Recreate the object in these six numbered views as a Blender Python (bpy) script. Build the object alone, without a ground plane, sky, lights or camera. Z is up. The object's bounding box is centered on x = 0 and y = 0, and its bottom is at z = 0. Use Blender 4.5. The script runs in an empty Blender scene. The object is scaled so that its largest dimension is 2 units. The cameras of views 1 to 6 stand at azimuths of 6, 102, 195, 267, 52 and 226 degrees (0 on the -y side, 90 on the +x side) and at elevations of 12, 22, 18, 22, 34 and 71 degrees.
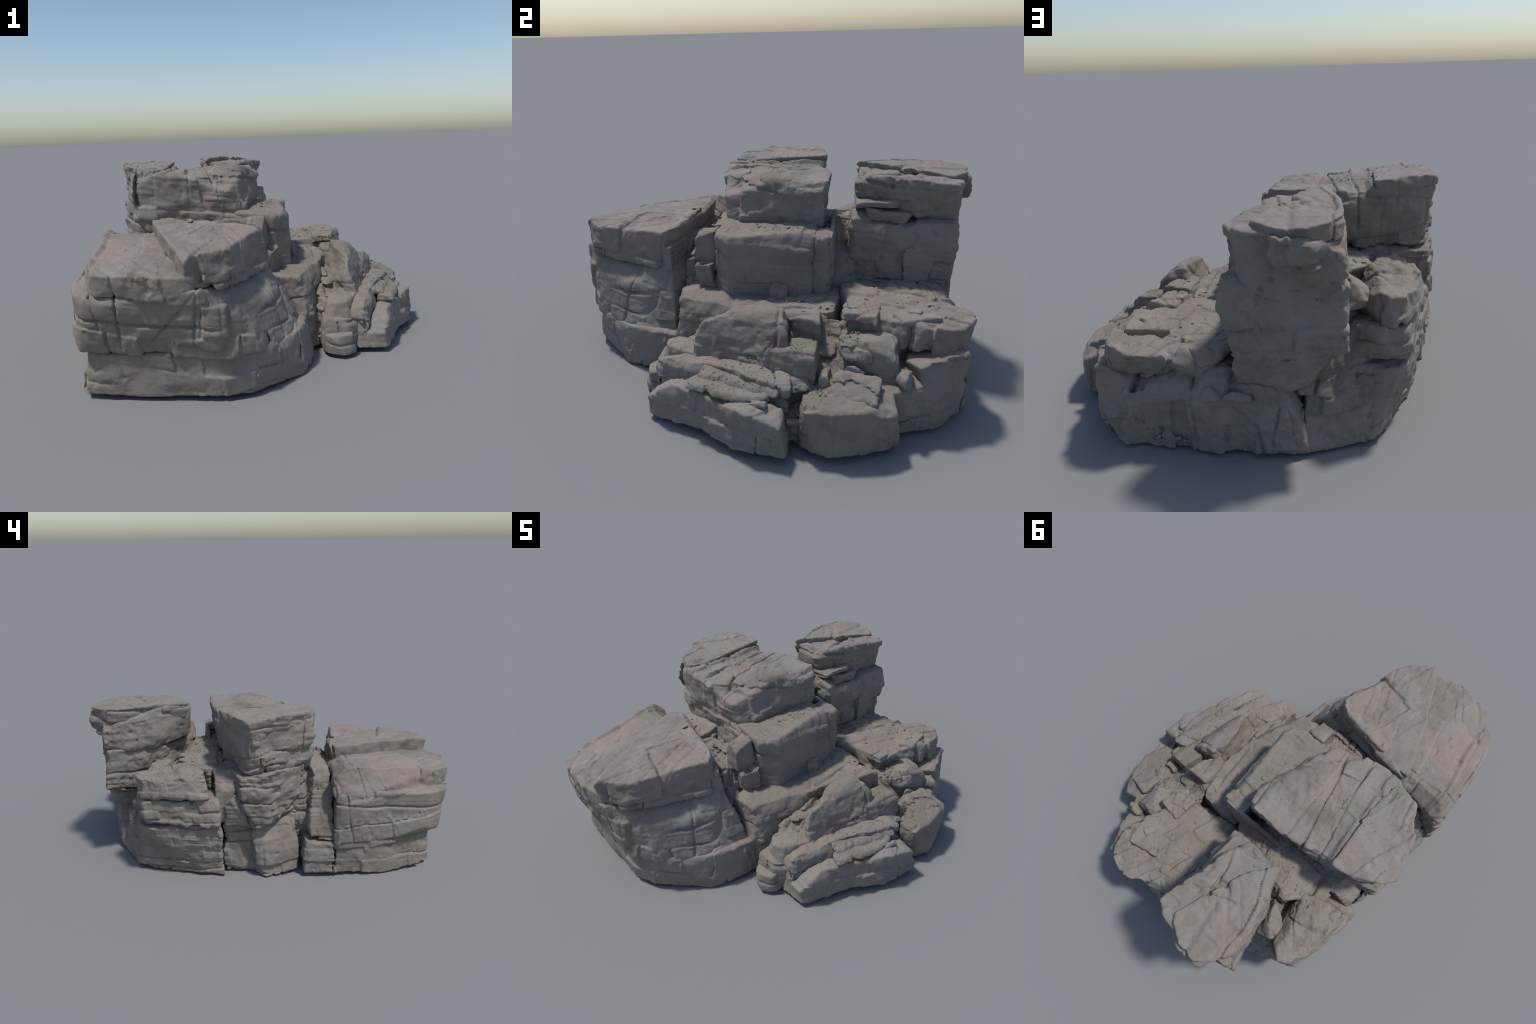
"""A stepped outcrop of bedded grey rock: three jointed towers, a channel between
them, and a flight of broken ledges.  Every block of rock is the hull of a few
control points, worn, chipped, jointed and roughened as a distance field and
meshed with surface nets."""
import bpy, bmesh, math
import numpy as np

VOX = 0.0055          # mesh spacing in metres
DIP = np.array([0.09, 0.02, 1.0]); DIP /= np.linalg.norm(DIP)   # bedding normal

# ------------------------------------------------------------------ noise
_rng = np.random.default_rng(7)
_LAT = _rng.random((64, 64, 64)).astype(np.float32) * 2 - 1

def noise(p, freq, seed=0):
    """Smooth lattice noise in -1..1 at points p (n,3)."""
    q = p * freq + np.array([seed * 7.31 + 11.7, seed * 3.77 + 5.3, seed * 5.19 + 2.9])
    q = q.astype(np.float32)
    i = np.floor(q).astype(np.int32)
    f = q - i
    f = f * f * (3 - 2 * f)
    i0 = i & 63
    i1 = (i + 1) & 63
    x0, y0, z0 = i0.T
    x1, y1, z1 = i1.T
    fx, fy, fz = f.T
    a = _LAT[x0, y0, z0] * (1 - fx) + _LAT[x1, y0, z0] * fx
    b = _LAT[x0, y1, z0] * (1 - fx) + _LAT[x1, y1, z0] * fx
    c = _LAT[x0, y0, z1] * (1 - fx) + _LAT[x1, y0, z1] * fx
    d = _LAT[x0, y1, z1] * (1 - fx) + _LAT[x1, y1, z1] * fx
    return (a * (1 - fy) + b * fy) * (1 - fz) + (c * (1 - fy) + d * fy) * fz

def hash01(*k):
    h = np.zeros(np.shape(k[0]), np.float64)
    for n, a in enumerate(k):
        h = h + a * (12.9898, 78.233, 37.719, 93.989)[n % 4]
    return np.modf(np.abs(np.sin(h) * 43758.5453))[0]

def sstep(x):
    x = np.clip(x, 0, 1)
    return x * x * (3 - 2 * x)

# ------------------------------------------------------------------ joints
def wobble(p, seed):
    w = np.stack([noise(p, 4, seed + 1), noise(p, 4, seed + 2), noise(p, 3.5, seed + 3)], 1) * np.float32(0.030)
    return w + np.stack([noise(p, 15, seed + 4), noise(p, 15, seed + 7), noise(p, 13, seed + 8)], 1) * np.float32(0.008)

def joints(q, seed, size, angle, act, edge_w, seam_w):
    """Bedding planes and two families of upright joints cut the rock into cells.
    Returns how far each cell stands proud (-1..1) and how deep its seams are (0..1).
    act = how alive the bedding, long and cross joints are at each point."""
    ca, sa = math.cos(angle), math.sin(angle)
    e1 = np.array([ca, sa, 0.12]); e2 = np.array([-sa, ca, -0.10])
    w = q @ DIP / size[2] + seed * 0.37
    w = w + 0.32 * np.sin(2.2 * w + seed)
    k = np.floor(w); fw = w - k
    u = q @ e1 / size[0] + 7.7 * hash01(k, k * 0 + seed)
    u = u + 0.30 * np.sin(2.3 * u + seed * 1.7)
    i = np.floor(u); fu = u - i
    v = q @ e2 / size[1] + 5.1 * hash01(k, k * 0 + seed + 3.0)
    v = v + 0.30 * np.sin(2.1 * v + seed * 0.9)
    j = np.floor(v); fv = v - j
    dw = np.minimum(fw, 1 - fw) * size[2]
    du = np.minimum(fu, 1 - fu) * size[0]
    dv = np.minimum(fv, 1 - fv) * size[1]
    h = hash01(k, i, j, k * 0 + seed)
    off = h * 2 - 1
    off = off + 1.2 * (np.modf(h * 17)[0] - .5) * (fu - .5) + 1.2 * (np.modf(h * 31)[0] - .5) * (fv - .5)
    off = off * sstep(np.minimum(np.minimum(dw, du), dv) / edge_w)
    seam = np.maximum(np.exp(-(dw / seam_w) ** 2) * act[0],
                      np.maximum(np.exp(-(du / seam_w) ** 2) * act[1], np.exp(-(dv / seam_w) ** 2) * act[2]))
    return off, seam

# ------------------------------------------------------------------ hull planes
def hull_planes(points, seed, chips):
    bm = bmesh.new()
    for p in points:
        bm.verts.new(p)
    r = bmesh.ops.convex_hull(bm, input=bm.verts)
    junk = {g for g in r['geom_interior'] + r['geom_unused'] if isinstance(g, bmesh.types.BMVert)}
    for g in junk:
        bm.verts.remove(g)
    bmesh.ops.recalc_face_normals(bm, faces=bm.faces)
    planes = []
    for f in bm.faces:
        n = np.array(f.normal); d = n @ np.array(f.verts[0].co)
        for a in planes:
            if a[0] @ n > 0.9995 and abs(a[1] - d) < 0.003:
                break
        else:
            planes.append((n, d))
    rng = np.random.default_rng(seed * 13 + 5)
    cos = np.array([v.co for v in bm.verts])
    mid = cos.mean(0)
    if chips:
        for e in bm.edges:                       # worn and chipped edges
            if len(e.link_faces) < 2 or e.calc_length() < 0.05:
                continue
            a, b = [np.array(f.normal) for f in e.link_faces]
            if a @ b > 0.85 or rng.random() > chips:
                continue
            t = rng.uniform(.3, .7)
            n = a * t + b * (1 - t) + rng.normal(0, .12, 3)
            n /= np.linalg.norm(n)
            s = max(n @ np.array(v.co) for v in e.verts)
            planes.append((n, s - rng.uniform(0.004, 0.016)))
        for v in cos:                            # knocked-off corners
            if rng.random() < chips and v[2] > 0.02:
                n = (v - mid) / np.linalg.norm(v - mid) + rng.normal(0, .25, 3)
                n /= np.linalg.norm(n)
                planes.append((n, (cos @ n).max() - rng.uniform(0.006, 0.02)))
    bm.free()
    return planes, cos.min(0), cos.max(0)

def hull_distance(p, planes, k):
    dist = np.stack([p @ n.astype(np.float32) - np.float32(d) for n, d in planes])
    m = dist.max(0)
    return m + k * np.log(np.exp((dist - m) / k).sum(0)) - k * 0.3

# ------------------------------------------------------------------ surface nets
def surface_net(f, origin, h):
    inside = f < 0
    nx, ny, nz = f.shape
    c = inside[:-1, :-1, :-1].astype(np.int8)
    tot = np.zeros((nx - 1, ny - 1, nz - 1), np.int8)
    for a in (0, 1):
        for b in (0, 1):
            for g in (0, 1):
                tot += inside[a:nx - 1 + a, b:ny - 1 + b, g:nz - 1 + g]
    act = (tot > 0) & (tot < 8)
    idx = np.argwhere(act)
    num = np.full(act.shape, -1, np.int32)
    num[act] = np.arange(len(idx))
    acc = np.zeros((len(idx), 3)); cnt = np.zeros(len(idx))
    corner = [(a, b, g) for a in (0, 1) for b in (0, 1) for g in (0, 1)]
    for a in corner:
        for ax in range(3):
            if a[ax]:
                continue
            b = list(a); b[ax] = 1
            ia = idx + a; ib = idx + b
            fa = f[ia[:, 0], ia[:, 1], ia[:, 2]]; fb = f[ib[:, 0], ib[:, 1], ib[:, 2]]
            cross = (fa < 0) != (fb < 0)
            t = np.where(cross, fa / np.where(cross, fa - fb, 1), 0)
            pt = np.tile(np.array(a, float), (len(idx), 1)); pt[:, ax] += t
            acc[cross] += pt[cross]; cnt[cross] += 1
    verts = origin + (idx + acc / cnt[:, None]) * h
    quads = []
    for ax in range(3):
        o1, o2 = [(1, 2), (2, 0), (0, 1)][ax]
        s0 = [slice(1, -1)] * 3; s1 = [slice(1, -1)] * 3
        s0[ax] = slice(0, -1); s1[ax] = slice(1, None)
        A = inside[tuple(s0)]; B = inside[tuple(s1)]
        for flip, mask in ((False, A & ~B), (True, ~A & B)):
            e = np.argwhere(mask)
            if not len(e):
                continue
            base = e.copy()
            base[:, o1] += 1; base[:, o2] += 1
            d1 = np.zeros(3, int); d1[o1] = -1
            d2 = np.zeros(3, int); d2[o2] = -1
            q = [num[tuple((base + d).T)] for d in (d1 * 0, d1, d1 + d2, d2)]
            q = np.stack(q, 1)
            quads.append(q[:, ::-1] if flip else q)
    return verts, np.concatenate(quads)

# ------------------------------------------------------------------ one block
def facets(p, seed, freq):
    """Chiselled relief: planar facets that meet in creases."""
    rng = np.random.default_rng(seed + 900)
    n = rng.normal(0, 1, (4, 3)); n[:, 2] *= 1.3
    n /= np.linalg.norm(n, axis=1)[:, None]
    t = []
    for k in range(4):
        c = (p @ n[k].astype(np.float32)) * np.float32(freq * (.8 + .13 * k)) + rng.random()
        t.append(4 * np.abs(c - np.floor(c) - .5) - 1)
    return .5 * (np.maximum(t[0], t[1]) + np.maximum(t[2], t[3])) - .33

def carve(points, seed, others=(), cell=(.17, .15, .10), angle=.2, proud=.009, seam=.013, rough=1.0,
          grain=1.0, chips=.5, soft=.0022, bed=.22, fine=1.0, pinkish=False, cuts=()):
    pts = np.array(points, float)
    grounded = pts[:, 2].min() < .03
    pts[pts[:, 2] < .03, 2] = -.05
    planes, lo, hi = hull_planes([tuple(q) for q in pts], seed, chips)
    size = float(np.min(hi - lo))
    thin = min(1.0, max(.32, size / .20))         # small stones carry smaller relief
    lo = lo - 0.03; hi = hi + 0.03
    if grounded:
        lo[2] = -.02
    n = np.ceil((hi - lo) / VOX).astype(int) + 1
    ax = [(lo[a] + np.arange(n[a]) * VOX).astype(np.float32) for a in range(3)]
    f = np.full(n, -9, np.float32)
    for nrm, d in planes:
        g = (nrm[0] * ax[0])[:, None, None] + (nrm[1] * ax[1])[None, :, None] + (nrm[2] * ax[2] - d)[None, None, :]
        np.maximum(f, g.astype(np.float32), out=f)
    band = np.abs(f + 0.006) < 0.031
    ii = np.argwhere(band)
    p = np.stack([ax[a][ii[:, a]] for a in range(3)], 1)
    live = ~buried(p, others, lo, hi)             # rock hidden inside its neighbours stays plain
    ii = ii[live]; p = p[live]
    w1 = np.stack([noise(p, 5, seed + s) for s in (11, 12, 13)], 1) * (.009 * rough * thin)
    w2 = np.stack([noise(p, 21, seed + s) for s in (14, 15, 16)], 1) * (.0035 * rough * thin)
    d = hull_distance(p + w1 + w2, planes, soft)
    q = p + wobble(p, seed)
    n1 = noise(p, 4.5, seed + 5); n2 = noise(p, 5, seed + 6); n3 = noise(p, 6, seed + 9)
    act = [np.clip(n1 * 1.7 + bed, 0, 1), np.clip(n2 * 1.7 + .12, 0, 1), np.clip(n3 * 1.8 - .25, 0, 1)]
    off, sm = joints(q, seed, cell, angle, act, .009, .005)
    d -= off * proud * thin
    d += sm * seam
    act = [np.clip(n2 * 2 - .35, 0, 1), np.clip(n3 * 2 - .1, 0, 1), np.clip(n1 * 2 - .3, 0, 1)]
    off, sm = joints(q, seed + 17, [c * .37 for c in cell], angle + .5, act, .006, .0042)
    d -= off * proud * .30 * fine * thin * np.clip(.7 + n3, .2, 1.4)
    d += sm * seam * .5 * fine
    d += facets(p + w1 * 2 + w2, seed, 6.5) * .0075 * rough * thin
    d += facets(p + w2, seed + 50, 17) * .0022 * rough
    lam = p + w1                                  # thin bedding on the flanks
    lay = noise(np.stack([lam[:, 0] * .10, lam[:, 1] * .10, lam @ DIP], 1), 40, seed + 21)
    d += (np.abs(lay) - .35) * .0028 * rough * fine
    patch = np.clip(noise(p, 6, seed + 31) * 1.6 + .5, .1, 1.5)
    d += noise(p, 48, seed + 22) * .0022 * grain * patch + noise(p, 95, seed + 23) * .0014 * grain * patch
    pits = np.clip(noise(p, 30, seed + 24) - .42, 0, 1)
    d += pits * .014 * grain
    for c, nn, wid, dep in cuts:                  # single cracks placed by hand
        nn = np.array(nn, float); nn /= np.linalg.norm(nn)
        dist = np.abs((p - np.array(c)) @ nn + noise(p, 9, seed + 41) * .008)
        d += np.exp(-(dist / wid) ** 2) * dep * np.clip(noise(p, 5, seed + 42) * 1.5 + .6, 0, 1)
    old = f[ii[:, 0], ii[:, 1], ii[:, 2]]
    f[ii[:, 0], ii[:, 1], ii[:, 2]] = np.where(np.abs(old + .006) > .029, old, d)
    if grounded:                                  # ragged underside just above the soil
        gx, gy = np.meshgrid(ax[0], ax[1], indexing='ij')
        base = noise(np.stack([gx.ravel(), gy.ravel(), gx.ravel() * 0], 1), 6, 77).reshape(gx.shape)
        base = np.clip(.013 + .016 * base, .0015, .03) + .012 * sstep((gx - .40) / .2)
        f = np.maximum(f, (base[:, :, None] - ax[2][None, None, :]).astype(np.float32))
    v, q = surface_net(f, lo, VOX)
    hid = buried(v, others, lo, hi)
    q = q[~hid[q].all(1)]
    q = drop_crumbs(q, len(v))
    use = np.unique(q)
    new = np.zeros(len(v), np.int64); new[use] = np.arange(len(use))
    return v[use], new[q]

def drop_crumbs(q, n, least=140):
    """Remove loose specks smaller than `least` faces."""
    lab = np.arange(n)
    while True:
        m = lab[q].min(1)
        new = lab.copy()
        for c in range(4):
            np.minimum.at(new, q[:, c], m)
        new = new[new]; new = new[new]
        if (new == lab).all():
            break
        lab = new
    f = lab[q[:, 0]]
    size = np.bincount(f, minlength=n)
    return q[size[f] >= least]

def buried(p, others, lo, hi, depth=.036):
    """True where a point lies well inside another block."""
    out = np.zeros(len(p), bool)
    for planes, olo, ohi in others:
        if (olo > hi).any() or (ohi < lo).any():
            continue
        todo = np.flatnonzero(~out & ((p > olo) & (p < ohi)).all(1))
        if not len(todo):
            continue
        q = p[todo]
        m = np.full(len(q), -9.0)
        for nrm, d in planes:
            np.maximum(m, q @ nrm - d, out=m)
        out[todo[m < -depth]] = True
    return out

def make_mesh(name, verts, quads):
    verts = verts.copy()
    verts[:, 2] = np.maximum(verts[:, 2], 0.0)
    me = bpy.data.meshes.new(name)
    me.vertices.add(len(verts)); me.vertices.foreach_set('co', verts.astype(np.float32).ravel())
    me.loops.add(quads.size); me.loops.foreach_set('vertex_index', quads.astype(np.int32).ravel())
    me.polygons.add(len(quads))
    me.polygons.foreach_set('loop_start', np.arange(0, quads.size, 4, dtype=np.int32))
    me.polygons.foreach_set('loop_total', np.full(len(quads), 4, np.int32))
    me.update(calc_edges=True)
    me.validate()
    me.polygons.foreach_set('use_smooth', np.ones(len(me.polygons), bool))
    return me

# ------------------------------------------------------------------ material
MOSS = [  # centre, radius of the green tinge
]

def rock_material(name, moss, pink, tone):
    m = bpy.data.materials.new(name); m.use_nodes = True
    nt = m.node_tree; nt.nodes.clear()
    N = nt.nodes.new; L = nt.links.new
    def node(t, **kw):
        n = N(t)
        for k, v in kw.items():
            if k in n.inputs: n.inputs[k].default_value = v
            else: setattr(n, k, v)
        return n
    out = N('ShaderNodeOutputMaterial'); bs = N('ShaderNodeBsdfPrincipled'); L(bs.outputs[0], out.inputs[0])
    bs.inputs['Roughness'].default_value = .88
    bs.inputs['Specular IOR Level'].default_value = .25
    tc = N('ShaderNodeTexCoord'); co = tc.outputs['Object']
    def tex(scale, detail=5, rough=.55, dist=0, sc=(1, 1, 1)):
        mp = N('ShaderNodeMapping'); L(co, mp.inputs['Vector']); mp.inputs['Scale'].default_value = sc
        t = node('ShaderNodeTexNoise', Scale=scale, Detail=detail, Roughness=rough, Distortion=dist)
        L(mp.outputs[0], t.inputs['Vector'])
        return t.outputs['Fac']
    def ramp(src, stops):
        r = N('ShaderNodeValToRGB'); L(src, r.inputs[0])
        e = r.color_ramp.elements
        while len(e) < len(stops): e.new(.5)
        for k, (pos, col) in zip(e, stops):
            k.position = pos; k.color = (*col, 1)
        return r.outputs[0]
    def mix(fac, a, b, mode='MIX'):
        x = N('ShaderNodeMix'); x.data_type = 'RGBA'; x.blend_type = mode
        if isinstance(fac, float): x.inputs[0].default_value = fac
        else: L(fac, x.inputs[0])
        for s, v in ((6, a), (7, b)):
            if isinstance(v, tuple): x.inputs[s].default_value = (*v, 1)
            else: L(v, x.inputs[s])
        return x.outputs[2]
    def mask(src, lo, hi, top=1.0):
        r = N('ShaderNodeMapRange'); r.interpolation_type = 'SMOOTHSTEP'; L(src, r.inputs[0])
        r.inputs[1].default_value = lo; r.inputs[2].default_value = hi; r.inputs[4].default_value = top
        return r.outputs[0]
    base = ramp(tex(4.5, 6, .6, .4), [(.28, (.165, .145, .122)), (.5, (.216, .195, .171)), (.72, (.262, .241, .215))])
    base = mix(mask(tex(9, 5, .6, .3, (1.8, .3, 1.8)), .40, .75, .55), base, (.246, .222, .196))   # streaks along the grain
    base = mix(mask(tex(2.6, 5, .55, .6), .49, .64, pink), base, (.272, .222, .197))      # pinkish stain
    base = mix(mask(tex(2.9, 5, .55, .8, (1, 1, 1.3)), .52, .66, .65), base, (.224, .219, .202))  # cool grey bloom
    base = mix(mask(tex(13, 6, .6, .5, (2, .35, 2)), .60, .74, .6), base, (.300, .284, .262))   # pale scuffs
    base = mix(mask(tex(7, 6, .65, .8), .63, .76, .45), base, (.190, .142, .108))      # rusty touches
    base = mix(1.0, base, tone, 'MULTIPLY')
    base = mix(.3, base, ramp(tex(70, 4, .65), [(.3, (.7, .7, .7)), (.7, (1.22, 1.22, 1.22))]), 'MULTIPLY')
    if moss:
        geo = N('ShaderNodeNewGeometry')
        acc = None
        for c, r in moss:
            d = N('ShaderNodeVectorMath'); d.operation = 'DISTANCE'; L(co, d.inputs[0]); d.inputs[1].default_value = c
            a = mask(d.outputs['Value'], r, r * .25)
            if acc is None: acc = a
            else:
                x = N('ShaderNodeMath'); x.operation = 'MAXIMUM'; L(acc, x.inputs[0]); L(a, x.inputs[1]); acc = x.outputs[0]
        x = N('ShaderNodeMath'); x.operation = 'MULTIPLY'; L(acc, x.inputs[0]); L(mask(tex(24, 5, .6), .44, .62, .8), x.inputs[1])
        base = mix(x.outputs[0], base, (.172, .178, .128))
    L(base, bs.inputs['Base Color'])
    b1 = node('ShaderNodeBump', Strength=.35, Distance=.004); L(tex(60, 6, .65), b1.inputs['Height'])
    b2 = node('ShaderNodeBump', Strength=.3, Distance=.0015); L(tex(220, 3, .6), b2.inputs['Height']); L(b1.outputs[0], b2.inputs['Normal'])
    L(b2.outputs[0], bs.inputs['Normal'])
    return m

MOSS = [((.05, .1, .66), .10), ((-.4, .05, .86), .10), ((.50, .27, .35), .10), ((.62, 0, .2), .12), ((.60, .38, .21), .10),
        ((.44, .5, .32), .08), ((.3, .1, .4), .08), ((.36, -.2, .24), .08)]
ROCK = rock_material('weathered_rock', MOSS, .28, (.96, .945, .93))
PINK = rock_material('pinkish_rock', MOSS, .85, (.95, .945, .935))

# ------------------------------------------------------------------ the blocks
def ext(top, z, spread=0.0):
    """The same outline again lower down."""
    c = np.mean(np.array(top), 0)
    return [tuple(np.array([c[0] + (x - c[0]) * (1 + spread), c[1] + (y - c[1]) * (1 + spread), z])) for x, y, _ in top]

BLOCKS = []
def block(name, pts, **kw):
    BLOCKS.append((name, pts, kw))   # its place in the list seeds its relief

# --- front boulder with its overhanging foot and tilted cap
block('boulder', [(-.20, -.965, .518), (-.345, -.99, .530), (-.47, -.995, .545), (-.585, -.975, .55), (-.64, -.82, .56), (-.70, -.62, .575),
      (-.738, -.48, .592), (-.728, -.31, .612), (-.60, -.30, .61), (-.20, -.35, .57), (.03, -.41, .55),
      (-.19, -.965, .44), (-.345, -.985, .44), (-.47, -.985, .44), (-.59, -.965, .44), (-.64, -.80, .44), (-.69, -.62, .44), (-.755, -.48, .46), (-.765, -.31, .46), (.04, -.41, .44), (-.2, -.35, .44)],
      cell=(.17, .24, .3), angle=.15, proud=.011, rough=.8, grain=.8, bed=.1, pinkish=True, cuts=[((-.5, -.9, .5), (1, .1, .05), .004, .014)])
block('boulder', [(-.15, -.945, .47), (-.345, -.978, .46), (-.47, -.98, .46), (-.60, -.972, .455), (-.68, -.905, .45), (-.72, -.82, .45), (-.74, -.62, .475), (-.758, -.50, .49), (-.785, -.325, .49),
      (.03, -.41, .47), (-.1, -.35, .47), (-.73, -.79, .24), (-.665, -.905, .22), (-.12, -.922, .46), (-.12, -.922, .30), (-.10, -.905, .19), (-.35, -.95, .30), (-.55, -.955, .30),
      (-.02, -.842, .34), (.035, -.82, .19), (.067, -.64, .36), (.105, -.43, .30), (.17, -.55, .17), (.19, -.36, .17), (-.785, -.32, .2), (-.765, -.5, .2)],
      cell=(.17, .22, .19), angle=.15, proud=.009, rough=.5, grain=.8, bed=-.1, fine=.35,
      cuts=[((-.5, -.9, .4), (1, .1, .05), .004, .014), ((-.33, -.9, .3), (.75, 0, -.65), .005, .012), ((-.1, -.9, .4), (1, .3, .05), .004, .014),
            ((0, -.72, .325), (.08, -.10, 1), .0055, .016), ((.06, -.60, .4), (.25, .95, -.15), .0045, .010), ((-.2, -.93, .3), (1, .1, -.1), .005, .014)])
block('boulder', [(-.69, -.87, 0), (-.55, -.875, 0), (-.11, -.868, 0), (.03, -.815, 0), (.13, -.70, 0), (.215, -.60, 0), (.255, -.42, 0),
      (.24, -.32, 0), (-.78, -.32, 0), (-.775, -.52, 0), (-.745, -.70, 0),
      (-.665, -.87, .21), (-.55, -.90, .205), (-.11, -.90, .205), (.03, -.825, .20), (.14, -.68, .20), (.20, -.52, .20), (.21, -.33, .20),
      (-.765, -.32, .21), (-.765, -.50, .21), (-.725, -.68, .21)],
      cell=(.18, .2, .12), angle=.1, proud=.008, rough=.6, grain=.8, bed=.35, fine=.5, cuts=[((-.105, -.87, .1), (1, .12, 0), .0045, .02)])
block('capstone', [(-.215, -.955, .597), (-.09, -.838, .598), (.018, -.46, .63), (-.03, -.41, .635), (-.20, -.36, .64),
      (-.39, -.335, .655), (-.51, -.35, .66), (-.43, -.55, .647), (-.335, -.76, .625),
      (-.215, -.965, .47), (-.08, -.87, .46), (.05, -.465, .46), (-.02, -.40, .46), (-.5, -.37, .5)],
      cell=(.14, .3, .25), angle=-.2, proud=.010, rough=.8, fine=.6)

# --- pillar wedged between front boulder and middle tower
block('pillar', [(-.60, -.22, .575), (-.60, -.31, .57), (-.75, -.185, .22), (-.775, -.32, .22), (-.3, -.15, .6), (-.3, -.32, .55),
                 (-.3, -.15, .2), (-.3, -.32, .2)], grain=.8)
block('pillar', [(-.755, -.165, .21), (-.78, -.32, .21), (-.77, -.15, 0), (-.785, -.325, 0), (-.3, -.15, .22), (-.3, -.32, .22), (-.3, -.15, 0), (-.3, -.32, 0)], grain=.8)

# --- middle tower
block('boulder', [(-.735, .115, .20), (-.75, .05, .22), (-.70, -.12, .25), (-.69, .12, .30), (-.62, -.12, .36), (-.745, .115, 0), (-.765, .05, 0), (-.725, -.135, 0),
                  (-.2, .1, .38), (-.2, -.14, .38), (-.2, .1, 0), (-.2, -.14, 0)], grain=1.3)
block('boulder', [(-.675, .27, 0), (-.685, .10, 0), (-.675, .27, .3), (-.69, .10, .32), (-.2, .28, 0), (-.2, .12, 0), (-.2, .3, .4), (-.2, .1, .4)], rough=1.2)
block('boulder', [(-.72, .29, .31), (-.735, .15, .29), (-.735, .22, .45), (-.72, .20, .52), (-.70, .31, .50), (-.60, .33, .585), (-.66, .20, .58), (-.2, .3, .3), (-.2, .33, .58), (-.2, .1, .5), (-.6, .1, .3)],
      cell=(.12, .12, .2), rough=1.4)
block('boulder', [(-.75, .14, .285), (-.755, .03, .31), (-.65, -.13, .40), (-.765, .18, .42), (-.77, .08, .46), (-.64, -.155, .50), (-.768, .19, .585), (-.78, .05, .615),
                  (-.62, -.18, .61), (-.55, .26, .60), (-.2, .3, .6), (-.2, -.2, .6), (-.2, .3, .2), (-.2, -.2, .2), (-.55, .2, .25)], rough=1.3, grain=1.6, cell=(.2, .2, .12))
block('boulder', [(-.065, .318, .855), (-.122, .065, .86), (-.197, -.205, .857), (-.26, -.20, .864), (-.40, -.24, .87), (-.61, -.22, .855),
                  (-.71, -.03, .855), (-.765, .14, .855), (-.66, .235, .86), (-.53, .275, .86), (-.38, .295, .868), (-.25, .325, .86),
                  (-.778, .11, .80), (-.70, -.06, .74), (-.62, -.205, .74),
                  (-.08, .315, .62), (-.085, -.175, .62), (-.57, -.215, .56), (-.62, -.19, .62), (-.755, .05, .63), (-.745, .13, .61), (-.5, .265, .6)],
      cell=(.14, .20, .11), angle=.1, proud=.012, bed=.1, pinkish=True, cuts=[((-.23, -.2, .8), (1, .3, .1), .005, .02), ((-.4, 0, .87), (1, .25, 0), .005, .014)])
block('capstone', [(-.503, -.222, .882), (-.479, -.07, .887), (-.508, .104, .892), (-.531, .285, .897), (-.67, .25, .902), (-.785, .145, .898),
                   (-.718, -.06, .905), (-.616, -.21, .897), (-.56, .27, .80), (-.765, .13, .80), (-.70, -.05, .80), (-.6, -.2, .80), (-.5, -.2, .80)],
      cell=(.12, .4, .2), angle=-.2, proud=.012)
block('boulder', [(-.65, -.2, .3), (0, -.22, .3), (0, .32, .3), (-.65, .25, .3), (-.62, -.2, .62), (-.02, -.2, .63), (-.02, .3, .63), (-.6, .2, .6), (0, -.22, 0), (-.6, -.2, 0), (-.6, .2, 0), (0, .3, 0)],
      cell=(.08, .1, .05))
# front buttress of the middle tower
block('buttress', [(.10, .267, .66), (.09, .08, .66), (.125, -.106, .655), (.055, -.175, .65), (.015, -.182, .645), (.02, .31, .66), (-.15, .3, .67), (-.15, -.17, .66),
                   (.112, .27, .35), (.128, -.10, .35), (.045, -.182, .35), (-.15, -.17, .35), (-.15, .3, .35)], cell=(.4, .25, .16), angle=0, proud=.005, rough=.7, grain=.5, fine=.5)
block('buttress', [(.08, .28, .66), (.082, .355, .665), (-.05, .36, .67), (-.05, .28, .66), (.09, .28, .34), (.078, .36, .34), (-.05, .37, .34), (-.05, .28, .34)], cell=(.2, .2, .12))
block('stone', [(-.075, -.29, .635), (.01, -.295, .60), (.02, -.19, .645), (-.08, -.18, .64), (-.07, -.295, .49), (.02, -.295, .49), (.03, -.18, .49), (-.08, -.18, .49)], chips=.3)
block('stone', [(-.065, -.285, .50), (.055, -.295, .48), (.095, -.19, .50), (-.08, -.18, .5), (.0, -.285, .37), (.045, -.27, .355), (.085, -.18, .37), (-.06, -.18, .36)], grain=2, chips=.3)
block('stone', [(.135, .09, .45), (.14, .175, .44), (.155, .09, .37), (.165, .185, .36), (.08, .09, .45), (.08, .18, .44), (.08, .09, .36), (.08, .19, .36)], chips=.2)

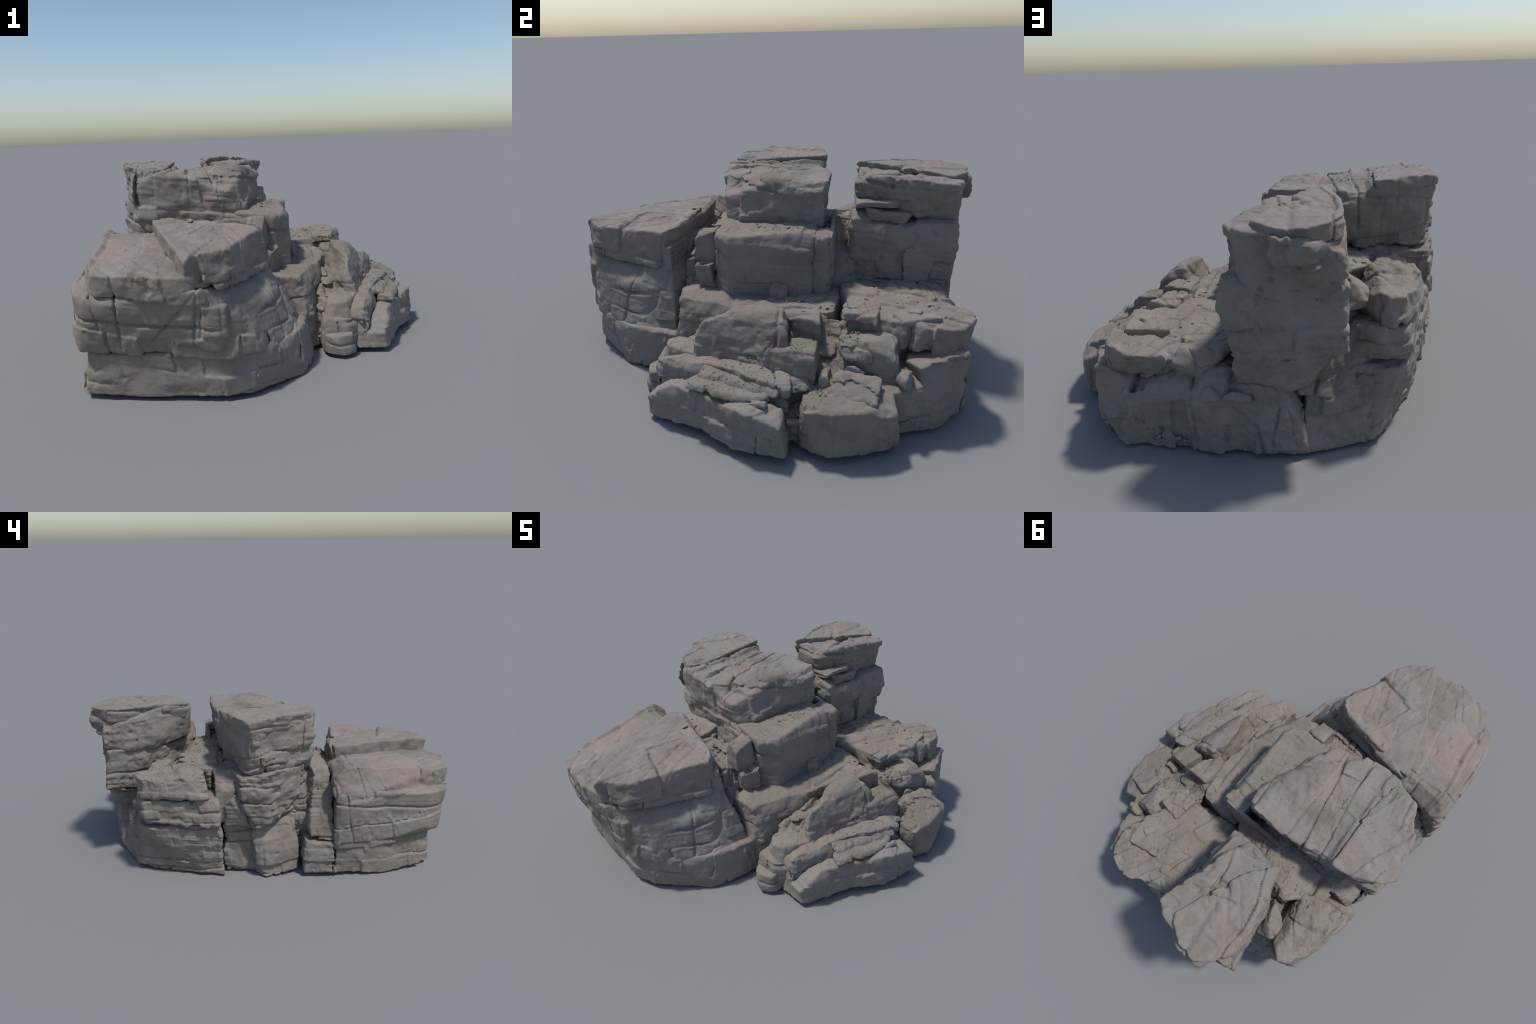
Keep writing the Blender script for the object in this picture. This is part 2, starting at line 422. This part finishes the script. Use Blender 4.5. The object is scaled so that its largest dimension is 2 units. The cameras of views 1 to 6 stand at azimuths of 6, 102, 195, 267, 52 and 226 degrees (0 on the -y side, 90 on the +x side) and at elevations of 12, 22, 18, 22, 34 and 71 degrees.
# --- rear tower, course by course
block('boulder', [(-.205, .445, .872), (-.11, .885, .868), (-.17, .935, .86), (-.33, .95, .86), (-.50, .88, .87), (-.455, .62, .875), (-.375, .44, .875),
                  (-.19, .448, .775), (-.52, .90, .70), (-.465, .63, .66), (-.34, .43, .70), (-.14, .915, .66), (-.30, .925, .62), (-.45, .925, .62)],
      cell=(.3, .22, .13), angle=.3, proud=.010, grain=1.7, pinkish=True)
block('capstone', [(-.185, .895, .89), (-.25, .7, .90), (-.30, .56, .905), (-.385, .435, .91), (-.445, .6, .905), (-.50, .84, .892), (-.40, .965, .88), (-.3, .975, .88),
                   (-.2, .89, .82), (-.3, .6, .82), (-.38, .45, .82), (-.5, .85, .82), (-.4, .95, .82), (-.3, .96, .82)], cell=(.12, .3, .2), angle=.3, proud=.012)
block('stone', [(-.27, .975, .855), (-.41, .975, .855), (-.45, .95, .84), (-.26, .985, .80), (-.42, .98, .78), (-.30, .965, .735), (-.42, .95, .735), (-.3, .85, .85), (-.45, .85, .85), (-.3, .85, .74), (-.45, .85, .74)], grain=1.8, rough=1.2)
block('slab', [(-.115, .455, .768), (-.12, .64, .77), (-.16, .66, .765), (-.12, .455, .735), (-.12, .64, .735), (-.3, .44, .77), (-.3, .66, .77), (-.3, .44, .71), (-.3, .66, .71)], chips=.2)
block('slab', [(-.105, .50, .738), (-.115, .70, .725), (-.17, .73, .70), (-.12, .51, .66), (-.13, .69, .655), (-.3, .48, .73), (-.3, .72, .72), (-.3, .5, .65), (-.3, .7, .65)], chips=.3)
block('boulder', [(-.09, .44, .675), (-.10, .60, .67), (-.105, .75, .68), (-.10, .91, .685), (-.085, .435, .60), (-.08, .915, .60), (-.095, .44, .385), (-.10, .7, .39), (-.10, .905, .39),
                  (-.30, .935, .66), (-.25, .93, .40), (-.43, .925, .40), (-.515, .905, .455), (-.51, .90, .66), (-.43, .6, .42), (-.43, .6, .66), (-.15, .42, .4), (-.25, .42, .4), (-.25, .42, .68)],
      cell=(.3, .22, .13), angle=.1, proud=.009, grain=1.3)
block('stone', [(-.062, .69, .575), (-.08, .83, .575), (-.07, .69, .40), (-.085, .80, .40), (-.2, .69, .575), (-.2, .83, .575), (-.2, .69, .41), (-.2, .8, .41)], chips=.2)
block('stone', [(-.07, .44, .695), (-.12, .53, .70), (-.2, .43, .74), (-.2, .52, .74), (-.06, .44, .64), (-.09, .55, .64), (-.25, .42, .64), (-.25, .55, .64)], cell=(.05, .05, .04), grain=2)
block('boulder', [(-.12, .912, .44), (-.25, .925, .43), (-.44, .905, .44), (-.445, .88, .37), (-.36, .895, .29), (-.3, .90, .26), (-.12, .91, .26), (-.42, .5, .3), (-.42, .5, .44), (-.1, .45, .26), (-.1, .45, .44)],
      cell=(.18, .15, .14), rough=1.2)
block('boulder', [(-.12, .915, .29), (-.25, .915, .285), (-.31, .905, .28), (-.13, .905, 0), (-.385, .885, 0), (-.395, .86, 0), (-.34, .5, 0), (-.3, .5, .28), (-.1, .45, 0), (-.1, .45, .28)],
      cell=(.14, .15, .14), rough=1.2, cuts=[((-.22, .9, .1), (1, .1, -.3), .006, .018), ((-.3, .9, .15), (.2, 0, 1), .006, .018)])
# low shoulder behind the channel
block('ledge', [(-.52, .42, .602), (-.62, .375, .598), (-.69, .365, .597), (-.728, .47, .587), (-.715, .62, .582), (-.69, .70, .578), (-.625, .735, .59), (-.585, .70, .598), (-.56, .57, .612),
                (-.758, .35, .48), (-.745, .58, .5), (-.70, .705, .475), (-.62, .735, .46), (-.56, .68, .48), (-.5, .6, .47), (-.48, .38, .47)], rough=1.1, grain=1.8)
block('ledge', [(-.745, .30, .47), (-.70, .70, .46), (-.62, .73, .46), (-.5, .7, .46), (-.45, .28, .46), (-.77, .295, .325), (-.71, .69, .33), (-.63, .735, .33), (-.45, .28, .31), (-.45, .7, .31)],
      cell=(.25, .18, .075), angle=-.1, proud=.009, rough=1.1, grain=1.5)
block('ledge', [(-.745, .285, .305), (-.70, .70, .30), (-.62, .735, .30), (-.45, .7, .32), (-.45, .28, .32), (-.715, .275, 0), (-.60, .70, 0), (-.61, .735, .25), (-.585, .765, 0),
                (-.45, .75, 0), (-.45, .28, 0)], cell=(.3, .3, .07), angle=-.1, proud=.007, rough=1.1, grain=1.5)
block('boulder', [(-.59, .765, 0), (-.64, .6, 0), (-.38, .865, 0), (-.30, .5, 0), (-.57, .735, .2), (-.33, .83, .27), (-.53, .68, .45), (-.42, .76, .48), (-.4, .5, .55), (-.6, .6, .4)], cell=(.10, .10, .1), rough=1.4, proud=.014)
block('stone', [(-.50, .65, .60), (-.55, .61, .585), (-.51, .54, .605), (-.44, .54, .61), (-.56, .69, .53), (-.59, .6, .5), (-.45, .7, .5), (-.4, .5, .5)])
# fill of the channel between the towers
block('ledge', [(-.63, .34, .575), (-.47, .52, .60), (-.30, .46, .63), (-.2, .45, .62), (-.12, .44, .58), (-.02, .40, .42), (.03, .28, .42), (-.2, .28, .66), (-.5, .26, .58),
                (-.60, .33, .2), (-.45, .55, .2), (0, .5, .2), (.03, .25, .2), (-.5, .25, .2)], cell=(.07, .08, .06), proud=.012)
block('slab', [(.07, .35, .66), (.06, .372, .66), (-.28, .335, .68), (-.29, .36, .675), (.06, .35, .45), (.05, .375, .45), (-.30, .33, .5), (-.31, .37, .5)], chips=.2)

# --- ledges on the sunny side
block('ledge', [(.04, -.345, .36), (.20, -.315, .367), (.275, -.03, .382), (.30, .15, .387), (.25, .40, .385), (0, .40, .40), (0, -.2, .36),
                (.215, -.37, 0), (.29, -.3, 0), (.37, .1, 0), (.36, .45, 0), (0, .45, 0), (0, -.35, 0)], cell=(.3, .25, .17))
block('ledge', [(.283, .405, .40), (.365, .698, .41), (.235, .42, .415), (.22, .7, .415), (.065, .891, .395), (-.1, .85, .40), (-.15, .42, .40), (0, .40, .40),
                (.315, .41, .31), (.395, .7, .31), (.3, .8, .3), (0, .9, .3), (-.1, .4, .3)], cell=(.09, .16, .3), angle=-.3, proud=.012)
block('ledge', [(.35, .71, .41), (.395, .74, .425), (.395, .905, .41), (.35, .925, .41), (.24, .985, .405), (.12, .95, .385), (.065, .891, .385), (.15, .7, .41),
                (.42, .71, .30), (.39, .91, .31), (.24, .955, .35), (.12, .90, .29), (.0, .87, .27), (.1, .7, .28)], cell=(.07, .14, .3), angle=-.35, proud=.016, rough=1.3)
block('ledge', [(.425, .43, .305), (.472, .564, .365), (.491, .671, .33), (.30, .42, .33), (.30, .68, .36), (.49, .44, .20), (.51, .68, .20), (.3, .43, .2), (.3, .68, .2)], cell=(.12, .12, .1), proud=.012, rough=.7)
block('ledge', [(.505, .754, .30), (.405, .94, .335), (.29, .93, .28), (.42, .935, .2), (.515, .785, .21), (.48, .83, .0), (.48, .81, 0), (.325, .955, 0), (.28, .93, 0), (.3, .72, .3), (.4, .68, .28), (.25, .75, 0)],
      cell=(.25, .25, .085), proud=.010)
block('ledge', [(.51, .797, .204), (.57, .66, .205), (.545, .70, 0), (.48, .83, 0), (.35, .6, .25), (.35, .75, .25), (.35, .6, 0), (.35, .75, 0), (.52, .45, .22)], cell=(.2, .2, .2))
block('boulder', [(.34, .955, 0), (.29, .96, 0), (.16, .945, 0), (-.02, .925, 0), (-.14, .905, 0), (-.35, .885, 0), (.43, .875, .13), (.3, .965, .21), (.1, .955, .25), (-.1, .93, .26), (-.3, .90, .24),
                  (.36, .6, 0), (-.3, .5, 0), (.36, .6, .3), (-.3, .5, .33), (.2, .85, .35), (0, .85, .35)], cell=(.11, .12, .13), angle=0, rough=1.2, proud=.018, seam=.02, cuts=[((x, .9, .1), (1, .15, t), .007, .026) for x, t in ((.36, .1), (.27, -.1), (.17, .05), (.04, -.05), (-.08, .1), (-.2, -.2))])
# rubble core under the steps
block('scree', [(.25, -.27, .24), (.30, -.1, .33), (.28, .3, .37), (.35, .62, .30), (.54, -.3, .10), (.68, .2, .13), (.66, .55, .12), (.25, .6, .35), (.2, -.3, 0), (.52, -.33, 0), (.68, .26, 0), (.62, .6, 0), (.2, .6, 0)],
      cell=(.06, .08, .045), proud=.014, grain=1.5)
# the flight of steps
block('step', [(.588, -.345, .10), (.612, -.20, .205), (.755, .125, .185), (.782, .275, .16), (.68, .270, .195), (.54, -.2, .21), (.50, -.34, .1),
               (.60, -.345, 0), (.66, -.14, 0), (.758, .12, 0), (.792, .29, 0), (.62, .27, 0), (.45, -.3, 0), (.46, -.36, 0)], cell=(.2, .26, .2), angle=.2, rough=1.1, chips=.4)
block('step', [(.635, .255, .288), (.576, .247, .283), (.49, -.31, .238), (.46, -.14, .27), (.42, -.30, .2), (.67, .262, .12), (.53, -.355, 0), (.45, -.375, 0), (.4, .2, 0), (.6, .26, 0)], cell=(.25, .3, .06), angle=.2, chips=.4)
block('step', [(.465, .225, .40), (.425, -.12, .39), (.417, -.145, .375), (.335, .09, .45), (.41, .14, .45), (.37, .21, .44), (.445, -.185, .24), (.54, .1, .22), (.52, .25, .22), (.28, 0, .22), (.28, .2, .22), (.33, -.1, .24)], cell=(.2, .18, .12), chips=.4)
block('step', [(.556, .355, .35), (.457, .357, .35), (.50, .113, .32), (.42, .12, .33), (.585, .363, .19), (.55, .1, .19), (.38, .36, .19), (.38, .1, .2)], cell=(.2, .12, .2), chips=.3)
block('step', [(.395, .350, .412), (.282, .348, .40), (.35, .178, .40), (.285, .19, .405), (.415, .354, .29), (.38, .175, .29), (.27, .35, .29), (.26, .18, .29)], cell=(.2, .1, .3), chips=.3)
block('step', [(.357, -.335, .245), (.405, -.305, .24), (.475, -.14, .25), (.33, -.10, .265), (.30, -.30, .235), (.44, -.345, .10), (.28, -.345, .10), (.28, -.1, .1), (.48, -.14, .1)], cell=(.3, .3, .2), chips=.15, rough=.6, fine=.5, proud=.005)
block('step', [(.29, -.37, .187), (.40, -.37, .17), (.46, -.3, .16), (.28, -.2, .18), (.29, -.378, 0), (.415, -.395, 0), (.46, -.3, 0), (.28, -.2, 0)], cell=(.3, .3, .2), chips=.15, rough=.6, fine=.5, proud=.005)
block('step', [(.30, -.40, .10), (.345, -.44, .105), (.425, -.395, .115), (.42, -.3, .12), (.28, -.3, .11), (.295, -.40, 0), (.41, -.435, 0), (.455, -.37, 0), (.42, -.3, 0), (.28, -.3, 0)], cell=(.3, .3, .2), chips=.15, rough=.6, fine=.5, proud=.005)
block('step', [(.65, .685, .18), (.722, .337, .195), (.70, .48, .215), (.514, .463, .24), (.5, .3, .22), (.52, .64, .2), (.635, .69, 0), (.742, .43, 0), (.69, .31, 0), (.63, .27, 0), (.4, .3, 0), (.4, .6, 0)], cell=(.2, .18, .2), chips=.4)
block('stone', [(.57, .365, .27), (.50, .37, .27), (.57, .41, .27), (.50, .41, .27), (.60, .365, .19), (.60, .42, .19), (.5, .36, .19), (.5, .42, .19)], chips=.2)

# rubble jammed in the gap between front boulder and middle tower
block('scree', [(-.03, -.36, .46), (-.08, -.22, .53), (-.5, -.22, .55), (-.45, -.35, .55), (.06, -.33, .30), (-.03, -.40, .2), (.05, -.22, .2), (-.5, -.4, .2), (-.5, -.2, .2)],
      cell=(.07, .07, .05), proud=.014, grain=1.4)
# thin tilted plates lying on the steps
block('slab', [(.585, -.13, .245), (.60, -.14, .215), (.648, .22, .242), (.682, .235, .212), (.50, -.1, .255), (.58, .23, .255), (.52, -.1, .20), (.6, .23, .19)], chips=.1, cell=(.1, .2, .04))
block('slab', [(.625, -.16, .222), (.645, -.16, .20), (.705, .18, .215), (.72, .19, .19), (.56, -.12, .23), (.62, .2, .23), (.56, -.12, .18), (.62, .2, .18)], chips=.1, cell=(.1, .2, .04))
block('slab', [(.600, .20, .248), (.615, .21, .215), (.612, .352, .242), (.63, .36, .21), (.50, .2, .26), (.50, .36, .26), (.5, .2, .2), (.5, .36, .2)], chips=.1, cell=(.1, .2, .04))
block('slab', [(.56, .415, .275), (.645, .60, .235), (.66, .60, .21), (.655, .42, .23), (.67, .42, .205), (.50, .50, .28), (.54, .62, .25), (.5, .42, .2), (.55, .62, .18)], chips=.1, cell=(.08, .14, .05))
block('slab', [(.46, .44, .345), (.485, .47, .30), (.49, .55, .345), (.51, .58, .29), (.36, .44, .365), (.38, .56, .375), (.4, .44, .28), (.4, .57, .28)], chips=.1, cell=(.08, .1, .05))
block('stone', [(.52, .665, .275), (.555, .70, .265), (.50, .72, .28), (.53, .66, .22), (.575, .70, .21), (.54, .735, .21), (.45, .66, .26), (.45, .73, .26), (.45, .7, .2)], chips=.3)
block('slab', [(.33, .44, .425), (.235, .44, .43), (.365, .58, .43), (.23, .60, .435), (.345, .44, .395), (.38, .58, .395), (.23, .44, .38), (.23, .6, .38)], chips=.1, cell=(.09, .1, .1))
block('slab', [(.30, .64, .432), (.37, .69, .43), (.16, .80, .428), (.33, .84, .432), (.31, .64, .40), (.385, .69, .40), (.16, .8, .38), (.34, .85, .39)], chips=.1, cell=(.06, .14, .1), proud=.014)

# ------------------------------------------------------------------ build
root = bpy.data.objects.new('rock_outcrop', None)
root['label'] = 'stepped grey-brown outcrop of layered, cracked rock blocks'
root['category'] = 'rock'
bpy.context.scene.collection.objects.link(root)
HULLS = []
for name, pts, kw in BLOCKS:
    q = np.array(pts, float); q[q[:, 2] < .03, 2] = -.05
    HULLS.append(hull_planes([tuple(x) for x in q], 0, 0))
for s, (name, pts, kw) in enumerate(BLOCKS):
    v, q = carve(pts, s + 1, others=HULLS[:s] + HULLS[s + 1:], **kw)
    me = make_mesh(name, v, q)
    me.materials.append(PINK if name == 'capstone' or kw.get('pinkish') else ROCK)
    ob = bpy.data.objects.new(name, me)
    ob.parent = root
    bpy.context.scene.collection.objects.link(ob)

# ------------------------------------------------------------------ loose chips and moss
def chip_mesh(name, rng, flat):
    bm = bmesh.new()
    for _ in range(14):
        d = rng.normal(0, 1, 3); d /= np.linalg.norm(d)
        bm.verts.new((d * rng.uniform(.75, 1.0)) * np.array([1, .8, flat]))
    r = bmesh.ops.convex_hull(bm, input=bm.verts)
    for g in {g for g in r['geom_interior'] + r['geom_unused'] if isinstance(g, bmesh.types.BMVert)}:
        bm.verts.remove(g)
    co = np.array([v.co for v in bm.verts]); fa = [[v.index for v in f.verts] for f in bm.faces]
    bm.verts.index_update(); fa = [[v.index for v in f.verts] for f in bm.faces]
    bm.free()
    return co, fa

from mathutils.bvhtree import BVHTree
from mathutils import Vector
TREES = []
for ob in root.children:
    me = ob.data
    co = np.empty(len(me.vertices) * 3, np.float32); me.vertices.foreach_get('co', co)
    co = co.reshape(-1, 3)
    TREES.append((ob, co[:, :2].min(0), co[:, :2].max(0)))
_cache = {}
def drop(x, y, ztop):
    """Height of the first rock below (x, y, ztop)."""
    best = None
    for ob, lo, hi in TREES:
        if lo[0] < x < hi[0] and lo[1] < y < hi[1]:
            ok, loc, nor, _ = ob.ray_cast(Vector((x, y, ztop)), Vector((0, 0, -1)))
            if ok and (best is None or loc.z > best[0]):
                best = (loc.z, nor.z)
    return best

def scatter(name, spots, mat, rng, flat, sizes, sink):
    V, F, n = [], [], 0
    shapes = [chip_mesh(name, rng, flat) for _ in range(6)]
    for (cx, cy, cz), (rx, ry), count in spots:
        for _ in range(count):
            x = cx + rng.normal(0, rx); y = cy + rng.normal(0, ry)
            hit = drop(x, y, cz + .05)
            if hit is None or hit[1] < .55 or abs(hit[0] - cz) > .06:
                continue
            co, fa = shapes[rng.integers(6)]
            sz = rng.uniform(*sizes) * rng.uniform(.6, 1)
            a = rng.uniform(0, 6.28)
            rot = np.array([[math.cos(a), -math.sin(a), 0], [math.sin(a), math.cos(a), 0], [0, 0, 1]])
            V.append(co * sz @ rot.T + np.array([x, y, hit[0] + sz * flat * sink]))
            F += [[i + n for i in f] for f in fa]
            n += len(co)
    me = bpy.data.meshes.new(name)
    me.from_pydata(np.concatenate(V).tolist(), [], F)
    me.materials.append(mat)
    ob = bpy.data.objects.new(name, me)
    ob['kind'] = 'stuff'
    ob.parent = root
    bpy.context.scene.collection.objects.link(ob)

def moss_material():
    m = bpy.data.materials.new('dry_moss'); m.use_nodes = True
    nt = m.node_tree; bs = nt.nodes['Principled BSDF']
    bs.inputs['Roughness'].default_value = .95
    tc = nt.nodes.new('ShaderNodeTexCoord'); no = nt.nodes.new('ShaderNodeTexNoise'); no.inputs['Scale'].default_value = 60
    r = nt.nodes.new('ShaderNodeValToRGB')
    r.color_ramp.elements[0].position = .35; r.color_ramp.elements[0].color = (.158, .162, .112, 1)
    r.color_ramp.elements[1].position = .65; r.color_ramp.elements[1].color = (.205, .203, .150, 1)
    nt.links.new(tc.outputs['Object'], no.inputs['Vector']); nt.links.new(no.outputs['Fac'], r.inputs[0])
    nt.links.new(r.outputs[0], bs.inputs['Base Color'])
    return m

rng = np.random.default_rng(21)
scatter('rubble', [((.12, .2, .39), (.05, .1), 26), ((-.02, .12, .66), (.03, .12), 14), ((.25, .35, .40), (.05, .06), 16), ((-.3, .4, .63), (.12, .03), 30),
                   ((.52, -.05, .26), (.03, .12), 18), ((.60, .36, .22), (.04, .04), 16), ((.36, .45, .36), (.05, .05), 16), ((.34, -.2, .26), (.04, .07), 12),
                   ((-.28, -.29, .54), (.16, .04), 30), ((.2, .75, .42), (.08, .08), 14), ((-.45, .5, .61), (.06, .06), 16)],
        ROCK, rng, .6, (.006, .016), .25)
scatter('moss', [((.0, .12, .665), (.03, .09), 150), ((-.36, .06, .87), (.05, .05), 110), ((.50, .27, .35), (.04, .03), 110), ((.62, .02, .22), (.03, .10), 130),
                 ((.60, .38, .21), (.04, .03), 90), ((.44, .5, .36), (.04, .05), 70), ((.31, .1, .40), (.03, .05), 90), ((.36, -.2, .25), (.04, .05), 50), ((-.52, .1, .88), (.02, .06), 50)],
        moss_material(), rng, .6, (.0025, .0055), .2)
